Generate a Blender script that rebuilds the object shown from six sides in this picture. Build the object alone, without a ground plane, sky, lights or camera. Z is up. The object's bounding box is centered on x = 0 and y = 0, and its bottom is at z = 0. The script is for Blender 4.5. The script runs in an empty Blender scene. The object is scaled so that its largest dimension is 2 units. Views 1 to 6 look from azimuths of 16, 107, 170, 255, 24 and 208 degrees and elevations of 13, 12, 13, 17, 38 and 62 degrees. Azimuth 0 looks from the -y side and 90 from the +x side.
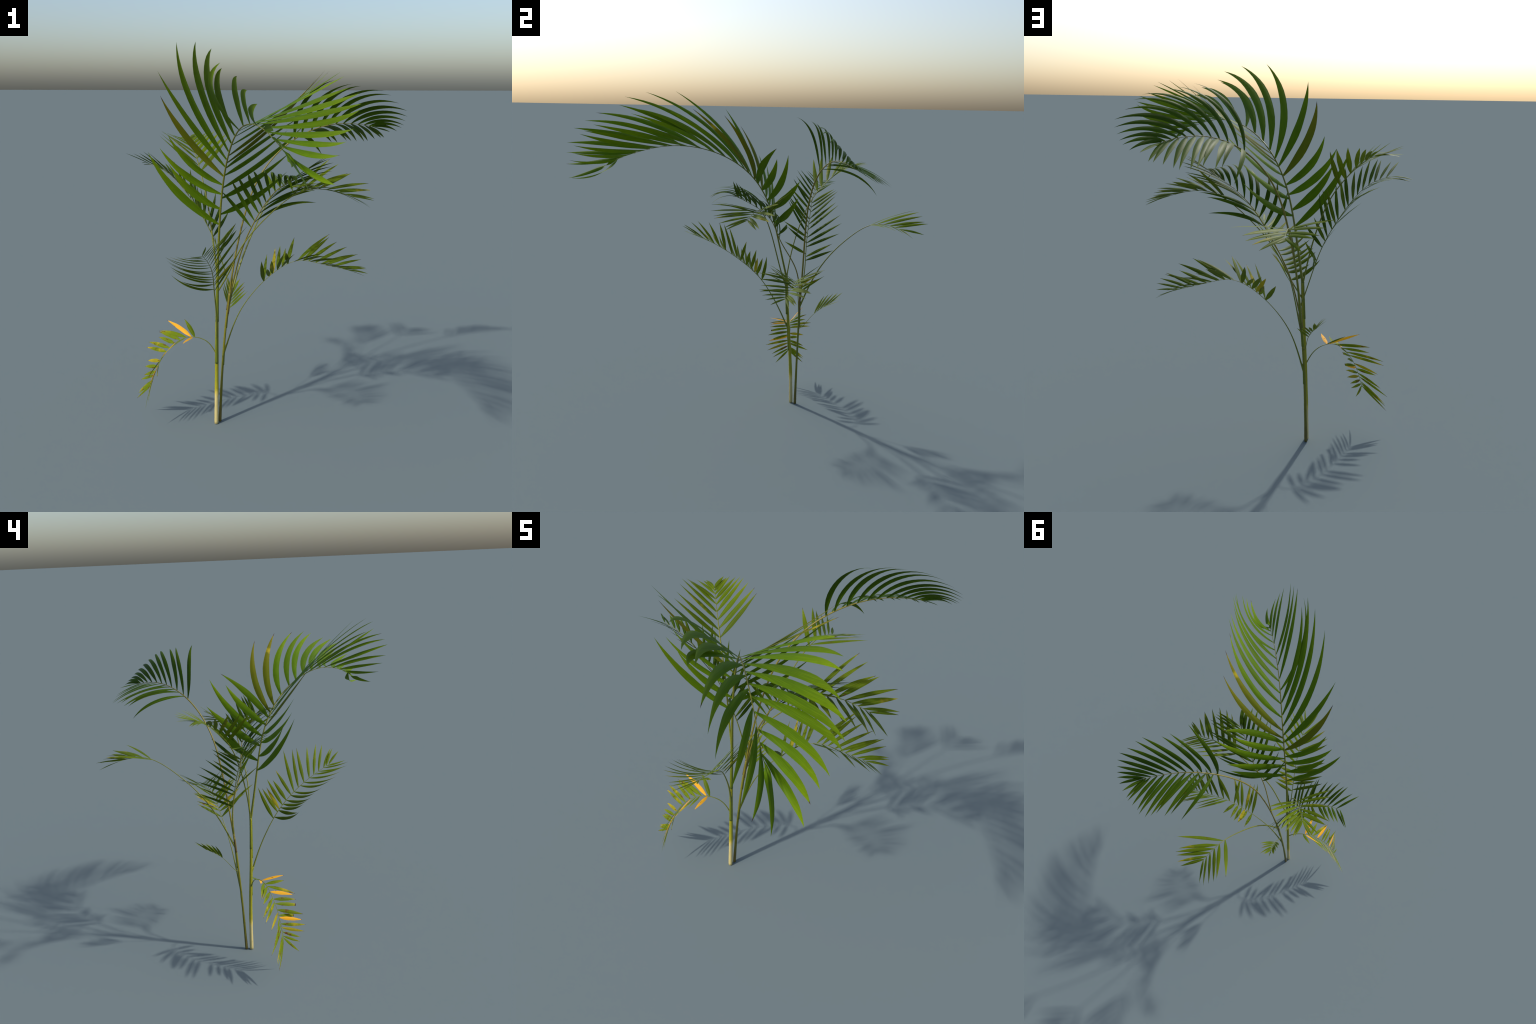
"""Potted-style young areca palm: two cane stems carrying eleven feathered fronds.
Each frond is a rachis curve (hand-placed spine points) with two rows of leaflets.
A row is described by smooth rules along the blade (u = 0 at the lowest leaflet, 1 at the tip):
  sweep  : angle of the leaflet from square-on towards the frond tip (start + change along leaflet)
  lift   : angle of the leaflet above the frond plane (start + change along leaflet)
  length : leaflet length in metres
each as polynomial coefficients in u; `turn` lists how single leaflets depart from the rule
(sweep, lift, length factor, change of sweep, change of lift)."""
import bpy, math, random
import numpy as np
from mathutils import Matrix, Vector

random.seed(11)
rng = np.random.default_rng(7)

# ------------------------------------------------------------------ description
STEM = {
 "pale": dict(spine=[(-0.203, 0.192, 0.0), (-0.195, 0.183, 0.288), (-0.184, 0.165, 0.57), (-0.173, 0.152, 0.85)], radii=[.0112, .0106, .0100, .0090, .0080, .0072]),
 "olive": dict(spine=[(-0.193, 0.222, 0.0), (-0.18, 0.23, 0.283), (-0.159, 0.242, 0.568), (-0.139, 0.25, 0.73)], radii=[.0085, .0072, .0064, .0060, .0060, .0062]),
}
FRONDS = {}
FRONDS["great_arching"] = dict(
  spine=[(-0.173, 0.152, 0.842), (-0.145, 0.102, 1.081), (-0.102, 0.039, 1.328), (-0.029, -0.076, 1.509), (0.085, -0.268, 1.625), (0.23, -0.491, 1.645), (0.379, -0.706, 1.575)],
  heading=(0.52, -0.8), blade=0.197, radii=(0.0075, 0.0055, 0.0016), width=(0.0424, 0.0436, 0.0376, 0.0295), look='lush', petiole='green', sheath=('pale', 0.6, 0.86, 0.0105, 0),
  right=dict(at=[0.197, 0.252, 0.305, 0.339, 0.372, 0.41, 0.441, 0.479, 0.525, 0.577, 0.631, 0.681, 0.746, 0.803, 0.869, 0.924, 0.974, 0.998],
   odd={4: 'bronze'},
   rule=[[0.248, 2.609, -2.688, 1.349], [0.347, 1.076, -1.935], [0.569, -0.244, 0.197, -0.266], [-0.305, -1.401, 0.68, 1.314], [0.263, 1.674, -1.706, 0.014]],
   turn=[(0.245, -0.206, 1.902, 0.236, 0.14), (-0.072, -0.137, 0.916, 0.27, 0.266), (-0.357, -0.053, 0.821, 0.284, 0.252), (-0.347, 0.003, 0.713, 0.29, 0.158), (-0.091, 0.032, 0.91, -0.002, 0.019), (-0.012, -0.009, 0.953, -0.206, 0.187), (0.057, -0.113, 1.191, 0.019, -0.055), (0.139, -0.136, 1.221, -0.066, -0.116), (0.125, -0.143, 1.184, -0.036, -0.072), (0.065, -0.109, 0.961), (-0.273, -0.076, 0.947, 0.497, 0.174), (0.051, -0.041, 0.978, -0.109, 0.063), (-0.059, 0.043, 0.957, 0.051, -0.014), (-0.154, -0.049, 0.979, 0.23, 0.236), (-0.005, 0.038, 0.992), (0.012, -0.021, 1.006), (0.065, -0.18, 1.087), (0.261, -0.445, 1.169)]),
  left=dict(at=[0.233, 0.291, 0.329, 0.376, 0.406, 0.428, 0.461, 0.516, 0.573, 0.618, 0.67, 0.723, 0.781, 0.83, 0.88, 0.931, 0.966, 0.995],
   odd={5: 'bronze', 6: 'bronze'},
   rule=[[0.242, 2.107, -2.588, 1.126], [0.025, 1.629, -0.971], [0.358, -1.096, 2.4, -1.732], [0.179, -1.955, 1.585, 1.051], [0.337, 0.993, -0.598, -0.476]],
   turn=[(-0.067, -0.109, 1.077, 0.327, -0.098), (-0.17, 0.055, 0.971, 0.129, -0.001), (-0.166, 0.098, 1.083, 0.194, -0.104), (-0.262, 0.166, 0.726, 0.028, -0.021), (0.033, 0.036, 0.807, -0.817, 0.378), (-0.047, 0.053, 1.03, 0.215, -0.108), (0.051, -0.038, 1.086, 0.118, -0.054), (-0.028, -0.023, 1.051, 0.214, -0.056), (-0.005, 0.013, 1.035, 0.054, -0.076), (0.006, 0.023, 0.991, -0.033, -0.051), (0.007, -0.025, 0.99), (0.003, -0.038, 1.028, -0.011, 0.066), (-0.026, 0.021, 1.01), (-0.185, -0.014, 1.013, 0.264, 0.169), (-0.056, 0.023, 0.995, 0.082, 0.014), (-0.118, 0.058, 0.997, 0.207, -0.122), (0.045, -0.002, 1.034, -0.027, -0.146), (0.03, -0.393, 1.134)]))
FRONDS["far_reaching"] = dict(
  spine=[(-0.145, 0.251, 0.717), (-0.113, 0.271, 0.941), (-0.064, 0.293, 1.167), (0.008, 0.331, 1.361), (0.159, 0.424, 1.535), (0.366, 0.558, 1.612), (0.531, 0.675, 1.593)],
  heading=(0.6, 0.5), blade=0.659, radii=(0.0062, 0.0042, 0.0015), width=(0.0283, 0.0295, 0.0283, 0.02), look='mature', petiole='bronze', sheath=('olive', 0.62, 0.74, 0.0078, 1),
  right=dict(at=[0.667, 0.697, 0.74, 0.775, 0.808, 0.84, 0.872, 0.905, 0.935, 0.96, 0.983, 0.995],
   odd={},
   rule=[[1.403, 0.126, -1.095, 1.101], [-0.674, 0.447, -0.011], [1.029, -0.454, 0.427, -0.529], [-1.101, -0.493, 0.437, 0.366], [0.418, -0.05, 0.066, -0.284]],
   turn=[(0.075, 0.167, 0.99, -0.212, -0.19), (0.099, 0.035, 0.958, -0.061, -0.072), (-0.023, 0.156, 0.893, 0.088, -0.103), (0.041, 0.062, 1.023, -0.066, -0.127), (0.036, 0.047, 0.997, -0.088, -0.045), (-0.026, 0.016, 0.988, 0.073, -0.041), (-0.021, -0.03, 1.032, 0.023, 0.015), (-0.018, 0.006, 1.002), (-0.028, 0.027, 0.972), (-0.029, 0.013, 0.975), (-0.011, 0.006, 1.001), (0.122, -0.078, 0.991, 0.022, -0.015)]),
  left=dict(at=[0.688, 0.722, 0.753, 0.781, 0.811, 0.84, 0.87, 0.903, 0.933, 0.964, 0.983, 0.995],
   odd={},
   rule=[[0.629, 0.296, -0.338, 0.68], [0.003, 0.019, -0.038], [-0.167, 0.553, -1.376, 1.013], [-1.136, 1.1, -0.35, 0.179], [0.375, -0.278, 0.665, -0.629]],
   turn=[(-0.171, -0.0, 1.014, 0.227, -0.128), (0.052, 0.05, 0.984, -0.003, -0.028), (0.003, -0.055, 1.004, 0.037, 0.113), (0.091, 0.002, 1.007), (0.014, -0.127, 1.016, 0.06, 0.245), (0.008, 0.003, 1.054), (0.035, 0.001, 1.032), (-0.023, -0.018, 0.95), (-0.025, -0.014, 0.932), (-0.05, -0.049, 0.961), (-0.066, -0.106, 1.005, -0.012, -0.019), (0.049, 0.047, 1.022)]))
FRONDS["upright_fan"] = dict(
  spine=[(-0.172, 0.152, 0.836), (-0.203, 0.177, 1.019), (-0.245, 0.223, 1.2), (-0.299, 0.283, 1.341), (-0.384, 0.397, 1.477), (-0.433, 0.468, 1.527)],
  heading=(-0.4, 0.6), blade=0.689, radii=(0.005, 0.003, 0.0012), width=(0.0271, 0.0259, 0.0223, 0.0165), look='light', petiole='green', sheath=('pale', 0.66, 0.86, 0.0085, 0),
  right=dict(at=[0.689, 0.742, 0.794, 0.843, 0.886, 0.923, 0.953, 0.98, 1.0],
   odd={0: 'ageing', 1: 'ageing'},
   rule=[[0.735, 0.224, -0.132, 0.212], [0.019, -0.038, -0.007], [0.281, -0.187, -0.273, 0.116], [-0.206, -0.038, -0.129, 0.016], [0.27, -0.046, -0.085, -0.025]],
   turn=[(0.018, -0.022, 1.01), (-0.032, 0.014, 1.001), (-0.008, 0.02, 0.976), (0.017, -0.023, 1.023), (-0.026, 0.003, 1.022), (-0.047, 0.023, 1.002), (0.0, 0.049, 0.95), (-0.008, -0.057, 1.039), (0, 0, 1.0)]),
  left=dict(at=[0.689, 0.734, 0.791, 0.84, 0.891, 0.924, 0.959, 0.985, 1.0],
   odd={},
   rule=[[0.733, 0.226, -0.403, 0.712], [0.034, -0.012, -0.098], [0.431, -0.361, -0.245, -0.075], [-0.175, -0.12, -0.118, -0.045], [0.28, -0.134, 0.151, -0.192]],
   turn=[(-0.013, -0.003, 0.997), (-0.014, 0.008, 0.994), (0.023, 0.004, 0.99), (0.075, -0.105, 1.068, 0.013, -0.017), (0, 0, 1.0), (-0.143, 0.127, 0.943, -0.026, 0.021), (-0.049, 0.023, 1.006), (0, 0, 1.0), (0.03, 0.007, 1.079)]))
FRONDS["left_leaning"] = dict(
  spine=[(-0.137, 0.251, 0.74), (-0.178, 0.264, 0.874), (-0.241, 0.257, 1.049), (-0.34, 0.25, 1.217), (-0.47, 0.244, 1.359), (-0.584, 0.25, 1.404)],
  heading=(-1, 0.02), blade=0.264, radii=(0.0042, 0.0028, 0.0012), width=(0.0206, 0.0206, 0.0183, 0.013), look='mature', petiole='green', sheath=('olive', 0.64, 0.76, 0.0072, 1),
  right=dict(at=[0.264, 0.292, 0.366, 0.396, 0.438, 0.5, 0.543, 0.588, 0.644, 0.686, 0.723, 0.802, 0.848, 0.894, 0.929, 0.967, 1.0],
   odd={1: 'ageing', 6: 'ageing', 10: 'ageing'},
   rule=[[0.339, 1.062, -0.248, -0.38], [-0.013, 0.124, -0.114], [0.404, -0.481, -0.111, 0.135], [-0.173, -0.175, -0.039, 0.037], [0.206, 0.397, -1.055, 0.575]],
   turn=[(-0.024, 0.0, 0.996), (0.001, 0.084, 0.95), (-0.136, -0.009, 0.967, -0.025, -0.002), (-0.034, -0.037, 1.041), (0.012, -0.01, 1.036), (0.056, 0.014, 1.01), (0.098, -0.111, 0.945, 0.018, -0.021), (0.056, 0.032, 0.966), (-0.073, 0.096, 1.047, -0.013, 0.018), (-0.065, -0.012, 1.011), (-0.027, -0.1, 0.986, -0.005, -0.018), (0, 0, 1.0), (-0.052, -0.004, 1.007), (-0.037, 0.03, 0.985), (-0.009, 0.072, 0.954), (0.068, -0.063, 1.088, 0.012, -0.009), (0, 0, 1.0)]),
  left=dict(at=[0.314, 0.399, 0.44, 0.467, 0.52, 0.558, 0.586, 0.657, 0.687, 0.731, 0.77, 0.812, 0.858, 0.897, 0.929, 0.971],
   odd={0: 'ageing', 2: 'ageing', 5: 'ageing', 7: 'ageing', 9: 'ageing', 11: 'ageing'},
   rule=[[0.518, 0.914, -0.437, -0.289], [0.005, 0.114, -0.154], [0.62, 0.14, -0.805, 0.376], [-0.182, 0.138, -0.333, 0.182], [0.131, 0.356, -0.488, 0.152]],
   turn=[(-0.095, -0.112, 0.996, -0.017, -0.02), (-0.069, 0.166, 0.886, -0.013, 0.028), (-0.19, -0.1, 0.918, -0.035, -0.019), (0.227, -0.01, 1.222, 0.041, 0.001), (0.097, 0.039, 1.093, 0.018, 0.008), (0.005, 0.035, 1.018), (0.058, -0.079, 1.003, 0.01, -0.014), (-0.088, -0.021, 0.961, -0.016, -0.004), (0.059, 0.054, 1.056, 0.011, 0.01), (-0.051, -0.098, 0.959, -0.009, -0.018), (0.001, -0.108, 0.99), (0.029, -0.065, 1.102), (0.017, -0.003, 1.024), (-0.125, 0.038, 1.011, -0.023, 0.007), (0.017, 0.012, 0.952), (0.031, 0.006, 1.025)]))
FRONDS["front_feather"] = dict(
  spine=[(-0.186, 0.167, 0.5), (-0.162, 0.096, 0.661), (-0.137, -0.005, 0.824), (-0.105, -0.112, 0.928), (-0.076, -0.246, 1.017), (-0.051, -0.393, 1.088)],
  heading=(0.07, -0.5), blade=0.424, radii=(0.006, 0.0028, 0.0011), width=(0.0235, 0.0235, 0.0206, 0.0141), look='light', petiole='green', sheath=('pale', 0.36, 0.54, 0.0105, 0),
  right=dict(at=[0.436, 0.492, 0.517, 0.548, 0.584, 0.632, 0.668, 0.733, 0.77, 0.822, 0.869, 0.906, 0.952, 0.982],
   odd={1: 'ageing', 0: 'ageing', 5: 'ageing'},
   rule=[[0.155, 0.23, 0.367, 0.535], [0.282, -0.095, -0.023], [-0.213, -0.075, -0.047, 0.122], [0.527, 0.169, -0.268, -0.425], [0.224, -0.121, 0.52, -0.52]],
   turn=[(0.063, -0.13, 1.039, 0.126, 0.15), (-0.075, -0.186, 0.735, -0.007, -0.02), (0, 0, 1.0), (0, 0, 1.0), (-0.039, -0.014, 0.994), (-0.082, 0.026, 0.974, -0.014, 0.006), (-0.044, -0.051, 1.007, 0.036, 0.117), (-0.028, -0.078, 1.006, 0.049, 0.176), (-0.006, -0.011, 1.001), (0.011, 0.015, 0.958, -0.01, -0.05), (0.084, 0.009, 0.965, 0.007, -0.039), (-0.027, -0.035, 0.976), (-0.019, -0.022, 1.037), (0, 0, 1.0)]),
  left=dict(at=[0.424, 0.479, 0.502, 0.54, 0.584, 0.636, 0.668, 0.713, 0.769, 0.819, 0.862, 0.906, 0.952, 0.975, 1.0],
   odd={1: 'sick', 2: 'yellow'},
   rule=[[0.717, -0.307, 0.401, 0.39], [0.011, -0.19, 0.186], [0.852, 0.494, -0.234, -0.942], [-0.18, 0.214, -0.103, -0.229], [0.202, -0.37, 1.257, -0.983]],
   turn=[(0.131, 0.005, 1.053, 0.024, 0.001), (-0.048, 0.014, 0.976), (-0.043, -0.078, 0.914, -0.008, -0.015), (-0.032, 0.016, 1.08), (-0.175, -0.048, 0.869, -0.033, -0.011), (-0.166, 0.053, 0.967, -0.031, 0.009), (0.091, -0.197, 1.435, 0.017, -0.031), (0.177, -0.121, 1.181, 0.033, -0.02), (0.04, -0.009, 1.023), (0.063, -0.022, 0.931), (0.045, -0.052, 0.989), (-0.048, 0.006, 0.986), (-0.066, 0.016, 0.984), (-0.097, 0.146, 1.024, -0.018, 0.027), (0.06, 0.145, 1.091, 0.011, 0.028)]))
FRONDS["side_feather"] = dict(
  spine=[(-0.17, 0.235, 0.398), (-0.109, 0.253, 0.584), (-0.043, 0.267, 0.705), (0.068, 0.288, 0.833), (0.206, 0.309, 0.919), (0.326, 0.32, 0.911), (0.465, 0.329, 0.886)],
  heading=(0.55, 0.08), blade=0.48, radii=(0.0056, 0.0019, 0.0009), width=(0.0235, 0.0235, 0.0206, 0.0141), look='ageing', petiole='green', sheath=('olive', 0.33, 0.46, 0.0072, 0),
  right=dict(at=[0.498, 0.54, 0.564, 0.6, 0.629, 0.669, 0.705, 0.754, 0.797, 0.852, 0.884, 0.917, 0.947, 0.978, 1.0],
   odd={1: 'ageing', 2: 'sick'},
   rule=[[0.432, 0.405, -0.061, 0.206], [0.003, -0.013, -0.006], [0.482, -0.279, 0.894, -0.89], [-0.204, -0.139, 0.421, -0.301], [0.218, -0.27, 0.907, -0.738]],
   turn=[(0.108, 0.08, 1.063, 0.02, 0.015), (-0.145, -0.057, 0.991, -0.026, -0.01), (-0.041, 0.052, 0.963), (0.11, 0.012, 1.016, 0.02, 0.002), (0.139, -0.105, 0.998, 0.025, -0.019), (-0.27, 0.103, 0.936, -0.05, 0.017), (0.258, -0.194, 1.066, 0.047, -0.034), (-0.018, -0.049, 1.052), (0.103, 0.008, 1.033, 0.019, 0.002), (-0.115, -0.033, 0.858, -0.021, -0.009), (0.049, -0.045, 0.986), (-0.141, 0.043, 0.959, -0.026, 0.007), (-0.07, 0.035, 0.977), (-0.044, 0.024, 1.018), (0.05, -0.067, 0.999, 0.009, -0.012)]),
  left=dict(at=[0.498, 0.546, 0.569, 0.599, 0.633, 0.663, 0.725, 0.758, 0.787, 0.826, 0.857, 0.884, 0.919, 0.952, 0.978, 1.0],
   odd={1: 'sick', 2: 'yellow', 4: 'sick'},
   rule=[[0.427, 0.233, 0.353, 0.141], [-0.008, -0.084, 0.118], [0.523, -0.012, 0.655, -1.089], [-0.209, -0.025, 0.297, -0.35], [0.19, -0.192, 0.819, -0.702]],
   turn=[(0.064, 0.016, 1.028), (0.023, -0.113, 0.895, 0.004, -0.022), (-0.034, 0.057, 0.992), (-0.104, 0.007, 0.995, -0.019, 0.001), (-0.197, -0.058, 0.806, -0.037, -0.014), (-0.049, 0.057, 0.947), (0.12, -0.137, 1.27, 0.022, -0.02), (-0.018, 0.009, 1.03), (-0.011, 0.026, 0.986), (0.037, 0.064, 0.967), (0.011, -0.058, 0.993), (-0.089, 0.001, 1.044), (-0.097, 0.017, 0.988, -0.018, 0.003), (0.023, -0.021, 0.966), (-0.055, 0.046, 0.989), (0.054, 0.01, 1.056)]))
FRONDS["short_dark"] = dict(
  spine=[(-0.139, 0.249, 0.719), (-0.084, 0.233, 0.922), (0.0, 0.16, 1.099), (0.09, 0.12, 1.244), (0.183, 0.037, 1.336), (0.282, -0.04, 1.396)],
  heading=(0.8, -0.57), blade=0.485, radii=(0.0048, 0.0032, 0.0012), width=(0.0218, 0.0223, 0.0206, 0.0165), look='mature', petiole='bronze', sheath=None,
  right=dict(at=[0.494, 0.54, 0.593, 0.635, 0.68, 0.733, 0.791, 0.848, 0.895, 0.905, 0.935, 0.96],
   odd={},
   rule=[[0.743, 0.735, 0.037, -0.352], [-0.142, -0.086, -0.17], [1.021, -0.708, 0.333, -0.355], [-1.005, -0.648, 0.157, -0.061], [0.269, -0.078, 0.547, -0.634]],
   turn=[(-0.015, 0.008, 0.993), (0.033, 0.019, 1.019), (-0.081, 0.005, 0.996), (-0.084, -0.227, 1.205, 0.002, -0.047), (0.007, -0.16, 1.118, -0.1, 0.107), (0.095, -0.079, 1.118, -0.128, -0.008), (0.089, 0.013, 1.054, -0.144, -0.07), (0.026, 0.053, 0.945, -0.056, -0.059), (0.0, 0.047, 0.877, -0.036, -0.009), (-0.036, -0.203, 0.91, -0.008, -0.048), (0, 0, 1.0), (-0.03, 0.01, 1.002)]),
  left=dict(at=[0.529, 0.594, 0.638, 0.676, 0.722, 0.764, 0.803, 0.852, 0.885, 0.93, 0.955],
   odd={},
   rule=[[0.641, 0.646, -0.902, 0.577], [0.099, 0.141, -0.291], [0.068, 0.246, 0.065, 0.073], [-0.979, 0.44, 0.29, 0.195], [0.331, -0.161, 0.513, -0.569]],
   turn=[(-0.013, 0.167, 1.07, -0.064, -0.178), (0.061, 0.018, 0.972, 0.035, 0.032), (-0.013, -0.025, 1.002, 0.024, 0.03), (0.19, 0.014, 1.005, -0.222, 0.019), (0, 0, 1.0), (-0.127, -0.004, 1.016, 0.075, 0.008), (-0.027, -0.003, 0.996, 0.029, 0.004), (-0.019, -0.005, 1.013, -0.049, -0.008), (0.031, 0.026, 0.963), (0, 0, 1.0), (0.023, -0.012, 1.021)]))
FRONDS["drooping"] = dict(
  spine=[(-0.176, 0.156, 0.762), (-0.105, 0.139, 0.881), (-0.03, 0.124, 1.024), (0.112, 0.124, 1.192), (0.302, 0.123, 1.32), (0.512, 0.122, 1.294)],
  heading=(0.95, -0.1), blade=0.676, radii=(0.0048, 0.0028, 0.0011), width=(0.0248, 0.0248, 0.0218, 0.0165), look='ageing', petiole='green', sheath=None,
  right=dict(at=[0.69, 0.735, 0.782, 0.825, 0.867, 0.901, 0.937, 0.964, 0.985],
   odd={},
   rule=[[0.622, -0.059, -0.213, 0.786], [0.029, -0.079, -0.0], [0.016, 0.352, 0.22, -0.547], [-0.284, 0.156, 0.063, -0.214], [0.268, 0.074, -0.18, -0.037]],
   turn=[(0, 0, 1.0), (0, 0, 1.0), (0.017, -0.0, 1.002), (0.055, -0.037, 1.01), (0.092, -0.02, 0.989, 0.017, -0.004), (-0.06, -0.004, 0.975), (-0.086, -0.011, 0.946), (0.047, 0.02, 0.987), (-0.053, 0.015, 1.017)]),
  left=dict(at=[0.678, 0.727, 0.782, 0.829, 0.865, 0.9, 0.927, 0.953, 0.985],
   odd={},
   rule=[[0.806, -0.046, -0.256, 0.543], [0.034, -0.073, -0.012], [0.377, -0.164, 0.154, -0.306], [-0.207, -0.053, 0.078, -0.108], [0.312, -0.392, 0.819, -0.633]],
   turn=[(0.019, -0.048, 0.991), (0.02, -0.058, 1.022), (0.041, -0.069, 0.934, 0.008, -0.014), (-0.067, 0.097, 0.874, -0.012, 0.015), (0.009, -0.024, 1.067), (0.006, -0.034, 0.967), (-0.093, 0.054, 0.97, -0.017, 0.009), (0.053, -0.02, 0.964), (-0.047, 0.03, 1.053)]))
FRONDS["long_stalked"] = dict(
  spine=[(-0.147, 0.246, 0.66), (-0.115, 0.328, 0.846), (-0.076, 0.431, 1.008), (-0.036, 0.563, 1.146), (0.012, 0.715, 1.24), (0.058, 0.867, 1.226)],
  heading=(0.1, 1), blade=0.787, radii=(0.0066, 0.0024, 0.001), width=(0.0259, 0.0259, 0.0223, 0.0165), look='light', petiole='green', sheath=('olive', 0.54, 0.7, 0.008, 0),
  right=dict(at=[0.801, 0.85, 0.888, 0.923, 0.957, 0.981],
   odd={},
   rule=[[0.713, 0.202, -0.226, 0.395], [0.022, -0.033, -0.027], [0.056, 0.189, 0.041, -0.241], [-0.264, 0.096, -0.006, -0.111], [0.303, -0.224, 0.223, -0.174]],
   turn=[(-0.017, -0.0, 1.009), (0.078, -0.05, 0.975, 0.014, -0.01), (0.051, 0.038, 1.041), (-0.032, 0.023, 1.028), (-0.019, 0.072, 1.042), (-0.006, 0.016, 1.025)]),
  left=dict(at=[0.786, 0.84, 0.885, 0.924, 0.958, 0.988],
   odd={},
   rule=[[0.754, 0.063, -0.318, 0.605], [0.033, -0.05, -0.041], [0.097, 0.627, -0.036, -0.642], [-0.285, 0.276, -0.06, -0.227], [0.29, -0.172, 0.21, -0.21]],
   turn=[(-0.003, -0.002, 1.001), (0.054, -0.011, 1.007), (-0.008, -0.007, 1.003), (-0.029, 0.004, 0.992), (-0.054, 0.134, 1.089, -0.01, 0.025), (-0.031, 0.017, 1.043)]))
FRONDS["withering"] = dict(
  spine=[(-0.192, 0.174, 0.411), (-0.244, 0.163, 0.484), (-0.328, 0.137, 0.507), (-0.398, 0.116, 0.477), (-0.461, 0.098, 0.405), (-0.504, 0.087, 0.319), (-0.535, 0.078, 0.223)],
  heading=(-0.95, -0.25), blade=0.281, radii=(0.0035, 0.0022, 0.0009), width=(0.0235, 0.0235, 0.0206, 0.0141), look='sick', petiole='green', sheath=None,
  right=dict(at=[0.281, 0.314, 0.362, 0.424, 0.49, 0.556, 0.606, 0.716, 0.781, 0.834, 0.876, 0.93, 0.955, 0.98],
   odd={1: 'dying', 0: 'light', 7: 'yellow'},
   rule=[[0.779, -0.25, -0.688, 1.234], [0.06, -0.062, -0.089], [0.478, -0.029, 0.497, -0.585], [-0.21, 0.006, 0.25, -0.168], [0.138, 0.51, -1.321, 0.879]],
   turn=[(-0.193, 0.087, 0.967, -0.035, 0.015), (0.159, 0.008, 1.106, 0.028, 0.003), (0.138, -0.196, 1.106, 0.024, -0.033), (0.058, 0.02, 0.858), (-0.07, 0.031, 0.76), (-0.042, 0.025, 1.09), (-0.022, 0.035, 1.091), (0.013, -0.005, 0.894), (0.048, 0.184, 0.732, 0.008, 0.03), (0.023, -0.028, 0.985), (-0.083, -0.031, 1.22), (0.04, -0.035, 1.085), (0, 0, 1.0), (0, 0, 1.0)]),
  left=dict(at=[0.303, 0.379, 0.413, 0.486, 0.571, 0.62, 0.686, 0.742, 0.766, 0.831, 0.87, 0.915, 0.959, 0.982],
   odd={0: 'dying', 3: 'dying', 8: 'dying', 10: 'yellow'},
   rule=[[0.422, -0.043, -0.89, 1.287], [0.056, -0.002, -0.172], [0.211, -0.046, -0.042, -0.13], [-0.23, 0.012, -0.022, -0.06], [0.136, -0.074, 0.308, -0.239]],
   turn=[(-0.126, -0.021, 1.062, -0.023, -0.003), (-0.13, 0.022, 0.89, -0.023, 0.002), (0.242, -0.106, 1.301, 0.041, -0.014), (0.09, -0.022, 1.042), (-0.043, 0.013, 0.985), (-0.013, -0.011, 0.888), (0.083, 0.083, 1.082, 0.015, 0.016), (-0.083, -0.15, 0.717, -0.016, -0.035), (-0.019, 0.001, 0.99), (-0.106, 0.026, 1.104, -0.019, 0.007), (-0.042, -0.007, 1.078), (-0.001, -0.012, 0.933), (-0.052, -0.021, 0.937), (0.198, 0.052, 1.048, 0.036, 0.01)],
   torn=(5, 7)))
FRONDS["small"] = dict(
  spine=[(-0.164, 0.24, 0.518), (-0.169, 0.264, 0.534), (-0.168, 0.33, 0.617), (-0.185, 0.438, 0.7)],
  heading=(-0.05, 1), blade=0.531, radii=(0.0025, 0.0014, 0.0007), width=(0.0165, 0.0153, 0.013, 0.0095), look='ageing', petiole='green', sheath=None,
  right=dict(at=[0.531, 0.615, 0.699, 0.782, 0.866, 0.95],
   odd={},
   rule=[[0.832, 0.48, -0.007, -0.07], [0.006, -0.008, 0.0], [0.174, -0.15, -0.023, 0.234], [-0.23, -0.031, -0.005, 0.051], [0.134, -0.153, 0.505, -0.447]],
   turn=[(0.08, -0.071, 1.014, 0.014, -0.012), (0.009, -0.026, 0.97), (-0.019, -0.004, 0.973), (0.017, -0.089, 1.03), (0.086, 0.034, 0.977, 0.016, 0.006), (0, 0, 1.0)]),
  left=dict(at=[0.531, 0.615, 0.699, 0.782, 0.866, 0.95],
   odd={},
   rule=[[1.133, 0.185, -0.138, 0.445], [0.028, -0.049, -0.008], [0.394, -0.01, 0.109, -0.311], [-0.217, 0.015, 0.056, -0.095], [0.131, 0.022, -0.063, -0.015]],
   turn=[(-0.002, 0.008, 0.997), (0.009, -0.0, 0.999), (0.047, -0.045, 0.996), (0.019, -0.108, 1.008, 0.003, -0.019), (-0.046, 0.048, 1.004), (0.016, 0.047, 1.245)]))

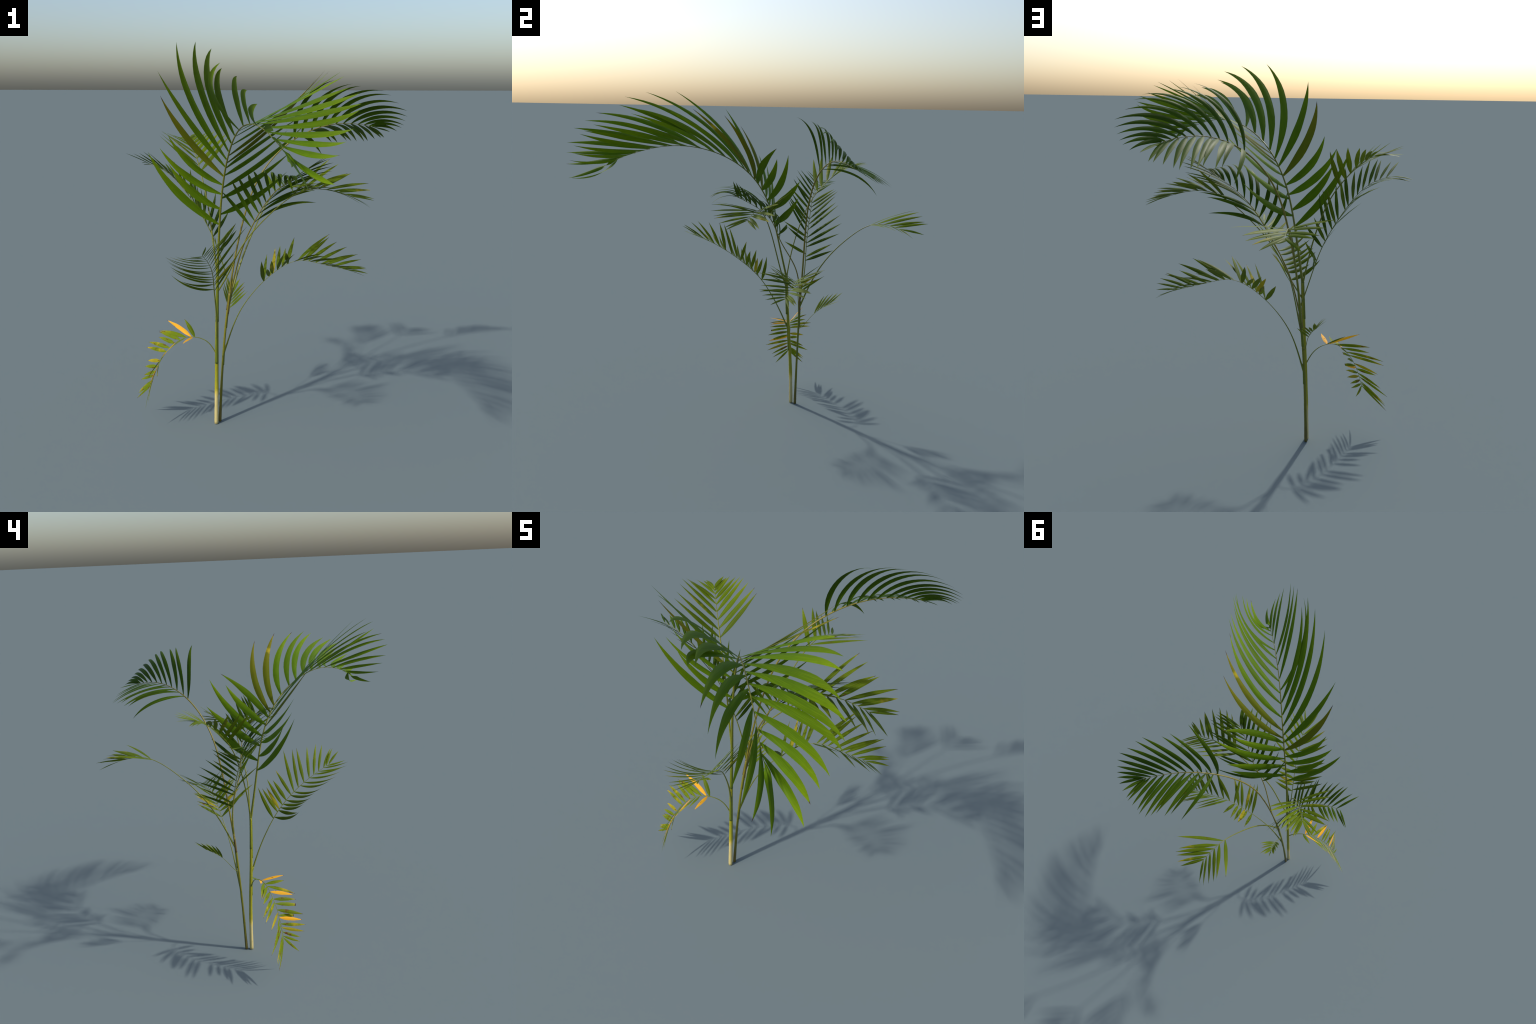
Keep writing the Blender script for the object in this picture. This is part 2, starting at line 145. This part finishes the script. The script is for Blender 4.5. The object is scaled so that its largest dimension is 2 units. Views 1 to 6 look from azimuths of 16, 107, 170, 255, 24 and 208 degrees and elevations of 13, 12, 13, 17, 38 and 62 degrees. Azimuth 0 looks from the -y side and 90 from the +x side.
# ------------------------------------------------------------------ curves
def smooth_curve(points, n=161):
    """natural cubic spline through the spine points, resampled to even spacing"""
    C = np.asarray(points, float); K = len(C)
    t = np.r_[0, np.cumsum(np.linalg.norm(np.diff(C, axis=0), axis=1) ** .5 + 1e-9)]
    h = np.diff(t); A = np.zeros((K, K)); R = np.zeros((K, 3)); A[0, 0] = A[-1, -1] = 1
    for i in range(1, K - 1):
        A[i, i - 1], A[i, i], A[i, i + 1] = h[i - 1], 2 * (h[i - 1] + h[i]), h[i]
        R[i] = 6 * ((C[i + 1] - C[i]) / h[i] - (C[i] - C[i - 1]) / h[i - 1])
    M = np.linalg.solve(A, R)
    s = np.linspace(0, t[-1], n); i = np.clip(np.searchsorted(t, s) - 1, 0, K - 2)
    hh = h[i][:, None]; a = (t[i + 1] - s)[:, None]; b = (s - t[i])[:, None]
    X = M[i] * a**3 / (6 * hh) + M[i + 1] * b**3 / (6 * hh) + (C[i] / hh - M[i] * hh / 6) * a + (C[i + 1] / hh - M[i + 1] * hh / 6) * b
    L = np.r_[0, np.cumsum(np.linalg.norm(np.diff(X, axis=0), axis=1))]
    q = np.linspace(0, L[-1], n)
    return np.stack([np.interp(q, L, X[:, k]) for k in range(3)], -1), L[-1]

def unit(v):
    return v / (np.linalg.norm(v, axis=-1, keepdims=True) + 1e-12)

def sample(arr, s):
    n = len(arr) - 1; k = min(max(s, 0), 1) * n; i = int(min(k, n - 1)); f = k - i
    return arr[i] * (1 - f) + arr[i + 1] * f

def tube(points, radii, side_dir, flat=1.0, sides=10, groove=0.0):
    """swept tube with rounded ends; flat squashes it across, groove cuts a channel on the upper face"""
    P = np.asarray(points); T = unit(np.gradient(P, axis=0))
    S = unit(side_dir - (T @ side_dir)[:, None] * T); N = np.cross(S, T)
    a = np.arange(sides) / sides * 2 * math.pi
    ring = np.ones(sides) - groove * np.clip(np.sin(a), 0, 1) ** 3
    V = []
    for p, s, n, r in zip(P, S, N, radii):
        V += [p + r * rg * (math.cos(x) * s + flat * math.sin(x) * n) for x, rg in zip(a, ring)]
    m = len(P); F = []
    for i in range(m - 1):
        for j in range(sides):
            k = (j + 1) % sides
            F.append((i * sides + j, i * sides + k, (i + 1) * sides + k, (i + 1) * sides + j))
    V.append(P[0] - T[0] * radii[0] * .3); V.append(P[-1] + T[-1] * radii[-1] * .5)
    for j in range(sides):
        k = (j + 1) % sides
        F.append((len(V) - 2, k, j)); F.append((len(V) - 1, (m - 1) * sides + j, (m - 1) * sides + k))
    return V, F

def make_object(name, V, F, mat, parent=None, matrix=None):
    me = bpy.data.meshes.new(name); me.from_pydata([tuple(map(float, v)) for v in V], [], F); me.update()
    me.polygons.foreach_set("use_smooth", [True] * len(me.polygons)); me.materials.append(mat)
    ob = bpy.data.objects.new(name, me); bpy.context.collection.objects.link(ob)
    if matrix is not None: ob.matrix_world = matrix
    if parent is not None: ob.parent = parent
    return ob

# ------------------------------------------------------------------ materials
def new_material(name):
    m = bpy.data.materials.new(name); m.use_nodes = True
    nt = m.node_tree; nt.nodes.clear()
    out = nt.nodes.new("ShaderNodeOutputMaterial")
    return m, nt, out

class G:
    """small helper to write node graphs compactly"""
    def __init__(s, nt): s.nt = nt
    def n(s, kind, **kw):
        x = s.nt.nodes.new(kind)
        for k, v in kw.items(): setattr(x, k, v)
        return x
    def l(s, a, b): s.nt.links.new(a, b)
    def val(s, sock, v):
        if hasattr(v, "is_output"): s.l(v, sock)
        else: sock.default_value = v
    def math(s, op, a, b=0.0, c=0.0, clamp=False):
        x = s.n("ShaderNodeMath", operation=op, use_clamp=clamp)
        for i, v in enumerate((a, b, c)): s.val(x.inputs[i], v)
        return x.outputs[0]
    def mix(s, f, a, b):
        x = s.n("ShaderNodeMix", data_type="RGBA")
        s.val(x.inputs[0], f)
        s.val(x.inputs[6], a if hasattr(a, "is_output") else (*a, 1)); s.val(x.inputs[7], b if hasattr(b, "is_output") else (*b, 1))
        return x.outputs[2]
    def ramp(s, f, stops):
        x = s.n("ShaderNodeValToRGB"); e = x.color_ramp.elements
        while len(e) < len(stops): e.new(.5)
        for el, (p, c) in zip(e, stops):
            el.position = p; el.color = (*c, 1) if len(c) == 3 else c
        s.val(x.inputs[0], f); return x.outputs[0]
    def noise(s, vec, scale, detail=3, rough=.55):
        x = s.n("ShaderNodeTexNoise"); x.inputs["Scale"].default_value = scale
        x.inputs["Detail"].default_value = detail; x.inputs["Roughness"].default_value = rough
        s.l(vec, x.inputs["Vector"]); return x.outputs["Fac"]
    def smooth(s, x, lo, hi):
        m = s.n("ShaderNodeMapRange", interpolation_type="SMOOTHSTEP")
        s.val(m.inputs[0], x); m.inputs[1].default_value = lo; m.inputs[2].default_value = hi
        return m.outputs[0]

def leaf_material(name, base, young, yellow=.0, brown=.0, tip_brown=.3, orange=0.0):
    """base: mature green; young: lighter green of tips; yellow/brown: share of patches"""
    m, nt, out = new_material(name); g = G(nt)
    tc = g.n("ShaderNodeTexCoord"); info = g.n("ShaderNodeObjectInfo")
    sep = g.n("ShaderNodeSeparateXYZ"); g.l(tc.outputs["Object"], sep.inputs[0])
    gen = g.n("ShaderNodeSeparateXYZ"); g.l(tc.outputs["Generated"], gen.inputs[0])
    along = gen.outputs[0]; rnd = info.outputs["Random"]
    shift = g.n("ShaderNodeVectorMath", operation="ADD"); g.l(tc.outputs["Object"], shift.inputs[0])
    comb = g.n("ShaderNodeCombineXYZ")
    for i in range(3): g.val(comb.inputs[i], g.math("MULTIPLY", rnd, 37.0 + 11 * i))
    g.l(comb.outputs[0], shift.inputs[1]); vec = shift.outputs[0]
    mott = g.noise(vec, 18, 3)
    col = g.mix(g.smooth(g.math("ADD", along, g.math("MULTIPLY", mott, .35)), .55, 1.25), base, young)
    # leaflet to leaflet change of depth
    dark = tuple(c * .62 for c in base)
    col = g.mix(g.math("MULTIPLY", g.smooth(rnd, .35, 1.0), .55), col, dark)
    col = g.mix(g.math("MULTIPLY", g.smooth(mott, .45, .75), .35), col, dark)
    # fine pleats along the blade
    st = g.n("ShaderNodeMapping"); st.inputs["Scale"].default_value = (6, 420, 6); g.l(vec, st.inputs["Vector"])
    ple = g.noise(st.outputs[0], 1.0, 2)
    col = g.mix(g.math("MULTIPLY", g.smooth(ple, .45, .7), .16), col, tuple(min(1, c * 1.5) for c in young))
    # narrow midrib
    rib = g.smooth(g.math("ABSOLUTE", sep.outputs[1]), .0013, .0004)
    col = g.mix(g.math("MULTIPLY", rib, .35), col, (.17, .21, .03))
    if yellow > 0:
        yn = g.noise(vec, 9, 3); sel = g.math("FRACT", g.math("MULTIPLY", rnd, 7.31))
        k = g.math("MULTIPLY", g.smooth(g.math("ADD", yn, g.math("MULTIPLY", along, .22)), .74 - .28 * yellow, .92 - .28 * yellow), g.smooth(sel, 1 - yellow * 1.3, 1.02 - yellow))
        col = g.mix(k, col, (.34, .27, .018))
    if orange > 0:
        on = g.noise(vec, 14, 3)
        col = g.mix(g.math("MULTIPLY", orange, g.smooth(on, .15, .4)), col, g.mix(on, (.78, .33, .02), (.62, .36, .025)))
    if brown > 0:
        st2 = g.n("ShaderNodeMapping"); st2.inputs["Scale"].default_value = (1, 2.2, 1); g.l(vec, st2.inputs["Vector"])
        bn = g.noise(st2.outputs[0], 26, 4, .6)
        k = g.smooth(bn, .69 - .12 * brown, .74 - .12 * brown)
        col = g.mix(k, col, (.105, .042, .012))
    sel2 = g.math("FRACT", g.math("MULTIPLY", rnd, 13.7))
    tipk = g.math("MULTIPLY", g.smooth(g.math("ADD", along, g.math("MULTIPLY", mott, .06)), .965, 1.0), g.smooth(sel2, 1 - tip_brown, 1.02 - tip_brown))
    col = g.mix(tipk, col, (.06, .026, .014))
    bump = g.n("ShaderNodeBump"); bump.inputs["Strength"].default_value = .25; bump.inputs["Distance"].default_value = .0006
    g.l(ple, bump.inputs["Height"])
    p = g.n("ShaderNodeBsdfPrincipled"); g.l(col, p.inputs["Base Color"]); g.l(bump.outputs[0], p.inputs["Normal"])
    p.inputs["Roughness"].default_value = .5; p.inputs["Specular IOR Level"].default_value = .06
    tr = g.n("ShaderNodeBsdfTranslucent")
    tcol = g.n("ShaderNodeMix", data_type="RGBA", blend_type="MULTIPLY"); tcol.inputs[0].default_value = 1
    g.l(col, tcol.inputs[6]); tcol.inputs[7].default_value = (1.25, 1.3, .5, 1); g.l(tcol.outputs[2], tr.inputs["Color"])
    mx = g.n("ShaderNodeMixShader"); mx.inputs[0].default_value = .10
    g.l(p.outputs[0], mx.inputs[1]); g.l(tr.outputs[0], mx.inputs[2]); g.l(mx.outputs[0], out.inputs[0])
    return m

def stalk_material(name, stops, axis_scale, brown=.2, rings=False, axis=2):
    """stems and petioles: colour bands by position along the part, faint lengthwise fibres and scurf"""
    m, nt, out = new_material(name); g = G(nt)
    tc = g.n("ShaderNodeTexCoord"); sep = g.n("ShaderNodeSeparateXYZ"); g.l(tc.outputs["Object"], sep.inputs[0])
    vec = tc.outputs["Object"]
    wob = g.noise(vec, 22, 3)
    pos = g.math("ADD", g.math("MULTIPLY", sep.outputs[axis], axis_scale), g.math("MULTIPLY", g.math("SUBTRACT", wob, .5), .05))
    col = g.ramp(pos, stops)
    mp = g.n("ShaderNodeMapping"); mp.inputs["Scale"].default_value = (700, 700, 22); g.l(vec, mp.inputs["Vector"])
    fib = g.noise(mp.outputs[0], 1.0, 2)
    dk = g.n("ShaderNodeMix", data_type="RGBA", blend_type="MULTIPLY"); g.l(col, dk.inputs[6]); dk.inputs[7].default_value = (.66, .66, .5, 1)
    g.l(g.math("MULTIPLY", g.smooth(fib, .45, .75), .6), dk.inputs[0]); col = dk.outputs[2]
    sp = g.noise(vec, 55, 4, .6)
    col = g.mix(g.math("MULTIPLY", g.smooth(sp, .60, .70), brown), col, (.10, .055, .015))
    bump = g.n("ShaderNodeBump"); bump.inputs["Strength"].default_value = .25; bump.inputs["Distance"].default_value = .001; g.l(fib, bump.inputs["Height"])
    p = g.n("ShaderNodeBsdfPrincipled"); g.l(col, p.inputs["Base Color"]); g.l(bump.outputs[0], p.inputs["Normal"])
    p.inputs["Roughness"].default_value = .45; p.inputs["Specular IOR Level"].default_value = .4
    g.l(p.outputs[0], out.inputs[0]); return m

MAT = {
    "lush": leaf_material("lush_leaf", (.068, .135, .003), (.140, .215, .004), .0, .0, .25),
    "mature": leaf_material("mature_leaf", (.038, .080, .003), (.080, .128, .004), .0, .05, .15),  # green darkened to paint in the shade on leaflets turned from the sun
    "light": leaf_material("light_leaf", (.080, .125, .004), (.155, .195, .006), .18, .2, .4),
    "ageing": leaf_material("ageing_leaf", (.070, .112, .005), (.140, .175, .007), .22, .3, .6),
    "sick": leaf_material("yellowing_leaf", (.105, .155, .005), (.190, .205, .008), .4, .8, .8),
    "bronze": leaf_material("bronzed_leaf", (.088, .108, .005), (.165, .145, .008), .15, .15, 1.0),
    "yellow": leaf_material("yellow_leaf", (.26, .23, .014), (.36, .28, .016), .6, .35, .9),
    "dying": leaf_material("dying_leaf", (.40, .24, .015), (.60, .34, .02), .0, .55, 1.0, .9),
}
MAT_STEM_PALE = stalk_material("pale_cane", [(0, (.52, .44, .19)), (.155, (.56, .47, .20)), (.185, (.58, .46, .10)), (.21, (.36, .32, .018)), (.27, (.30, .29, .015)), (.36, (.27, .26, .008)), (.8, (.24, .235, .008))], 1.0, .15)
MAT_STEM_OLIVE = stalk_material("olive_cane", [(0, (.13, .105, .02)), (.06, (.12, .10, .02)), (.12, (.13, .125, .010)), (.4, (.165, .165, .009)), (.8, (.20, .175, .012))], 1.0, .25)
MAT_PETIOLE = stalk_material("green_petiole", [(0, (.125, .15, .009)), (.5, (.15, .165, .009)), (1, (.14, .135, .012))], .5, .1)
MAT_PETIOLE_BROWN = stalk_material("bronzed_petiole", [(0, (.13, .14, .014)), (.5, (.19, .155, .016)), (1, (.19, .16, .016))], .5, .25)
MAT_SHEATH = stalk_material("leaf_sheath", [(0, (.100, .135, .006)), (.5, (.115, .145, .006)), (1, (.13, .15, .007))], .8, .15)
MAT_SHEATH_DRY = stalk_material("dry_sheath", [(0, (.10, .07, .02)), (1, (.13, .09, .02))], .8, .8)

# ------------------------------------------------------------------ build
plant = bpy.data.objects.new("palm_plant", None); bpy.context.collection.objects.link(plant)
plant["label"] = "young feather palm with two canes and arching green fronds"
plant["category"] = "palm plant"

def build_stem(spine, radii, mat):
    X, L = smooth_curve(spine, 60)
    t = np.linspace(0, 1, 60); R = np.interp(t, np.linspace(0, 1, len(radii)), radii)
    R = R * (1 + .03 * np.sin(t * 31) * (t < .5))
    V, F = tube(X, R, np.array([1., 0, 0]), sides=18)
    return X, make_object("stem", V, F, mat, plant)

STEMS = {}
for key, st in STEM.items():
    X, ob = build_stem(st["spine"], st["radii"], MAT_STEM_PALE if key == "pale" else MAT_STEM_OLIVE)
    STEMS[key] = X

def poly(c, u):
    return sum(k * u ** i for i, k in enumerate(c))

def leaf_width(t, a=.72, b=1.08):
    """lance outline: narrow foot, widest a little before the middle, long drawn-out tip"""
    t = np.clip(t, 1e-6, 1); pk = a / (a + b)
    w = t ** a * (1 - t) ** b / (pk ** a * (1 - pk) ** b)
    return np.maximum(w, .22 * (1 - t) ** 3)

MS = 14  # segments along a leaflet

def leaflet_path(fr, si, blade, side, rule, jitter=(0, 0, 1, 0, 0)):
    """centre line of the leaflet that leaves the rachis at fraction si"""
    u = (si - blade) / (1 - blade)
    a0, da, b0, db, L = (poly(c, u) for c in rule)
    L = max(L, .03) * jitter[2]; a0 += jitter[0]; b0 += jitter[1]; da += jitter[3]; db += jitter[4]
    w = (np.arange(MS) + .5) / MS
    a = np.clip(a0 + da * w, -1.2, 1.7)[:, None]; b = (b0 + db * w)[:, None]
    X, T, S, N, rad = (sample(q, si) for q in fr)
    T, S, N = unit(T), unit(S), unit(N)
    D = np.cos(b) * np.cos(a) * S * side + np.cos(b) * np.sin(a) * T + np.sin(b) * N
    base = X + S * side * rad * .7
    return np.vstack([base, base + np.cumsum(D, axis=0) * L / MS])

def build_leaflet(parent, fr, si, blade, side, rule, width, mat, jitter, cut=1.0):
    P = leaflet_path(fr, si, blade, side, rule, jitter)
    D = unit(np.gradient(P, axis=0))
    # the blade lies in the sheet its row forms: turn its width towards the neighbours in the row
    e = .012
    W = leaflet_path(fr, min(si + e, 1), blade, side, rule) - leaflet_path(fr, min(si + e, 1) - 2 * e, blade, side, rule)
    W = unit(W - (W * D).sum(1)[:, None] * D)
    for _ in range(3): W[1:-1] = unit(W[:-2] + W[1:-1] + W[2:])
    W = unit(W - (W * D).sum(1)[:, None] * D)
    Nn = np.cross(D, W) * (-side)
    t = np.linspace(0, 1, MS + 1)
    half = .5 * width * leaf_width(t * cut)
    ph = rng.uniform(0, 6.28); wav = 1 + .04 * np.sin(t * 17 + ph)
    cols = np.array([-1, -.5, 0, .5, 1.])
    V = np.empty((MS + 1, 5, 3))
    for j, c in enumerate(cols):
        V[:, j] = P + (half * wav * c)[:, None] * W + (half * abs(c) * .22)[:, None] * Nn
    # local frame at the leaflet foot: x along the leaflet, y across, z through the blade
    ex = unit(P[-1] - P[0]); ey = unit(W[MS // 3] - ex * (W[MS // 3] @ ex)); ez = np.cross(ex, ey)
    R = np.stack([ex, ey, ez], 1)
    loc = (V.reshape(-1, 3) - P[0]) @ R
    F = [(i * 5 + j, (i + 1) * 5 + j, (i + 1) * 5 + j + 1, i * 5 + j + 1) for i in range(MS) for j in range(4)]
    mw = Matrix([[*map(float, R[0]), float(P[0][0])], [*map(float, R[1]), float(P[0][1])], [*map(float, R[2]), float(P[0][2])], [0, 0, 0, 1]])
    return make_object("leaflet", loc, F, mat, parent, mw)

for name, fd in FRONDS.items():
    X, total = smooth_curve(fd["spine"])
    d = unit(np.array([*fd["heading"], 0.])); Sc = np.cross(d, [0, 0, 1.])
    T = unit(np.gradient(X, axis=0)); S = unit(Sc - (T @ Sc)[:, None] * T); N = np.cross(S, T)
    s = np.linspace(0, 1, len(X)); r0, r1, r2 = fd["radii"]
    rad = np.interp(s, [0, .1, .5 * fd["blade"], fd["blade"], .93, 1], [r0, r0 * .85, .4 * r0 + .6 * r1, r1, r2, r2 * .6])
    V, F = tube(X, rad, Sc, flat=.9, sides=10, groove=.22)
    frond = make_object("frond", V, F, MAT_PETIOLE_BROWN if fd["petiole"] == "bronze" else MAT_PETIOLE, plant)
    for side, key in ((1, "right"), (-1, "left")):
        row = fd[key]; rule = row["rule"]; n = len(row["at"])
        odd = row.get("odd", {})
        for i, si in enumerate(row["at"]):
            u = (si - fd["blade"]) / (1 - fd["blade"])
            wd = np.interp(u, [0, .25, .7, 1], fd["width"])
            jit = (*row["turn"][i], 0, 0)[:5]
            mat = MAT[odd.get(i, row.get("look", fd["look"]))]
            build_leaflet(frond, (X, T, S, N, rad), si, fd["blade"], side, rule, wd * rng.uniform(.88, 1.02), mat, jit, .74 if i in row.get("torn", ()) else 1.0)
    if fd["sheath"]:
        stem, z0, z1, r, dry = fd["sheath"]
        Xs = STEMS[stem]; zz = np.linspace(z0, z1, 14)
        C = np.stack([np.interp(zz, Xs[:, 2], Xs[:, k]) for k in range(3)], -1)
        k = np.linspace(0, 1, 14)
        out_dir = unit(sample(X, .3) - X[0]); out_dir = unit(np.array([out_dir[0], out_dir[1], 0.]))
        up = np.stack([np.interp(zz, X[:90, 2], X[:90, q]) for q in range(3)], -1)
        on = np.clip((zz - X[0, 2]) / .05, 0, 1)[:, None]
        C = (C + out_dir * (.38 * r)) * (1 - on) + (up + out_dir * .1 * r) * on
        V, F = tube(C, r * (.86 - .26 * k), Sc, sides=14)
        make_object("leaf_sheath", V, F, MAT_SHEATH_DRY if dry else MAT_SHEATH, frond)
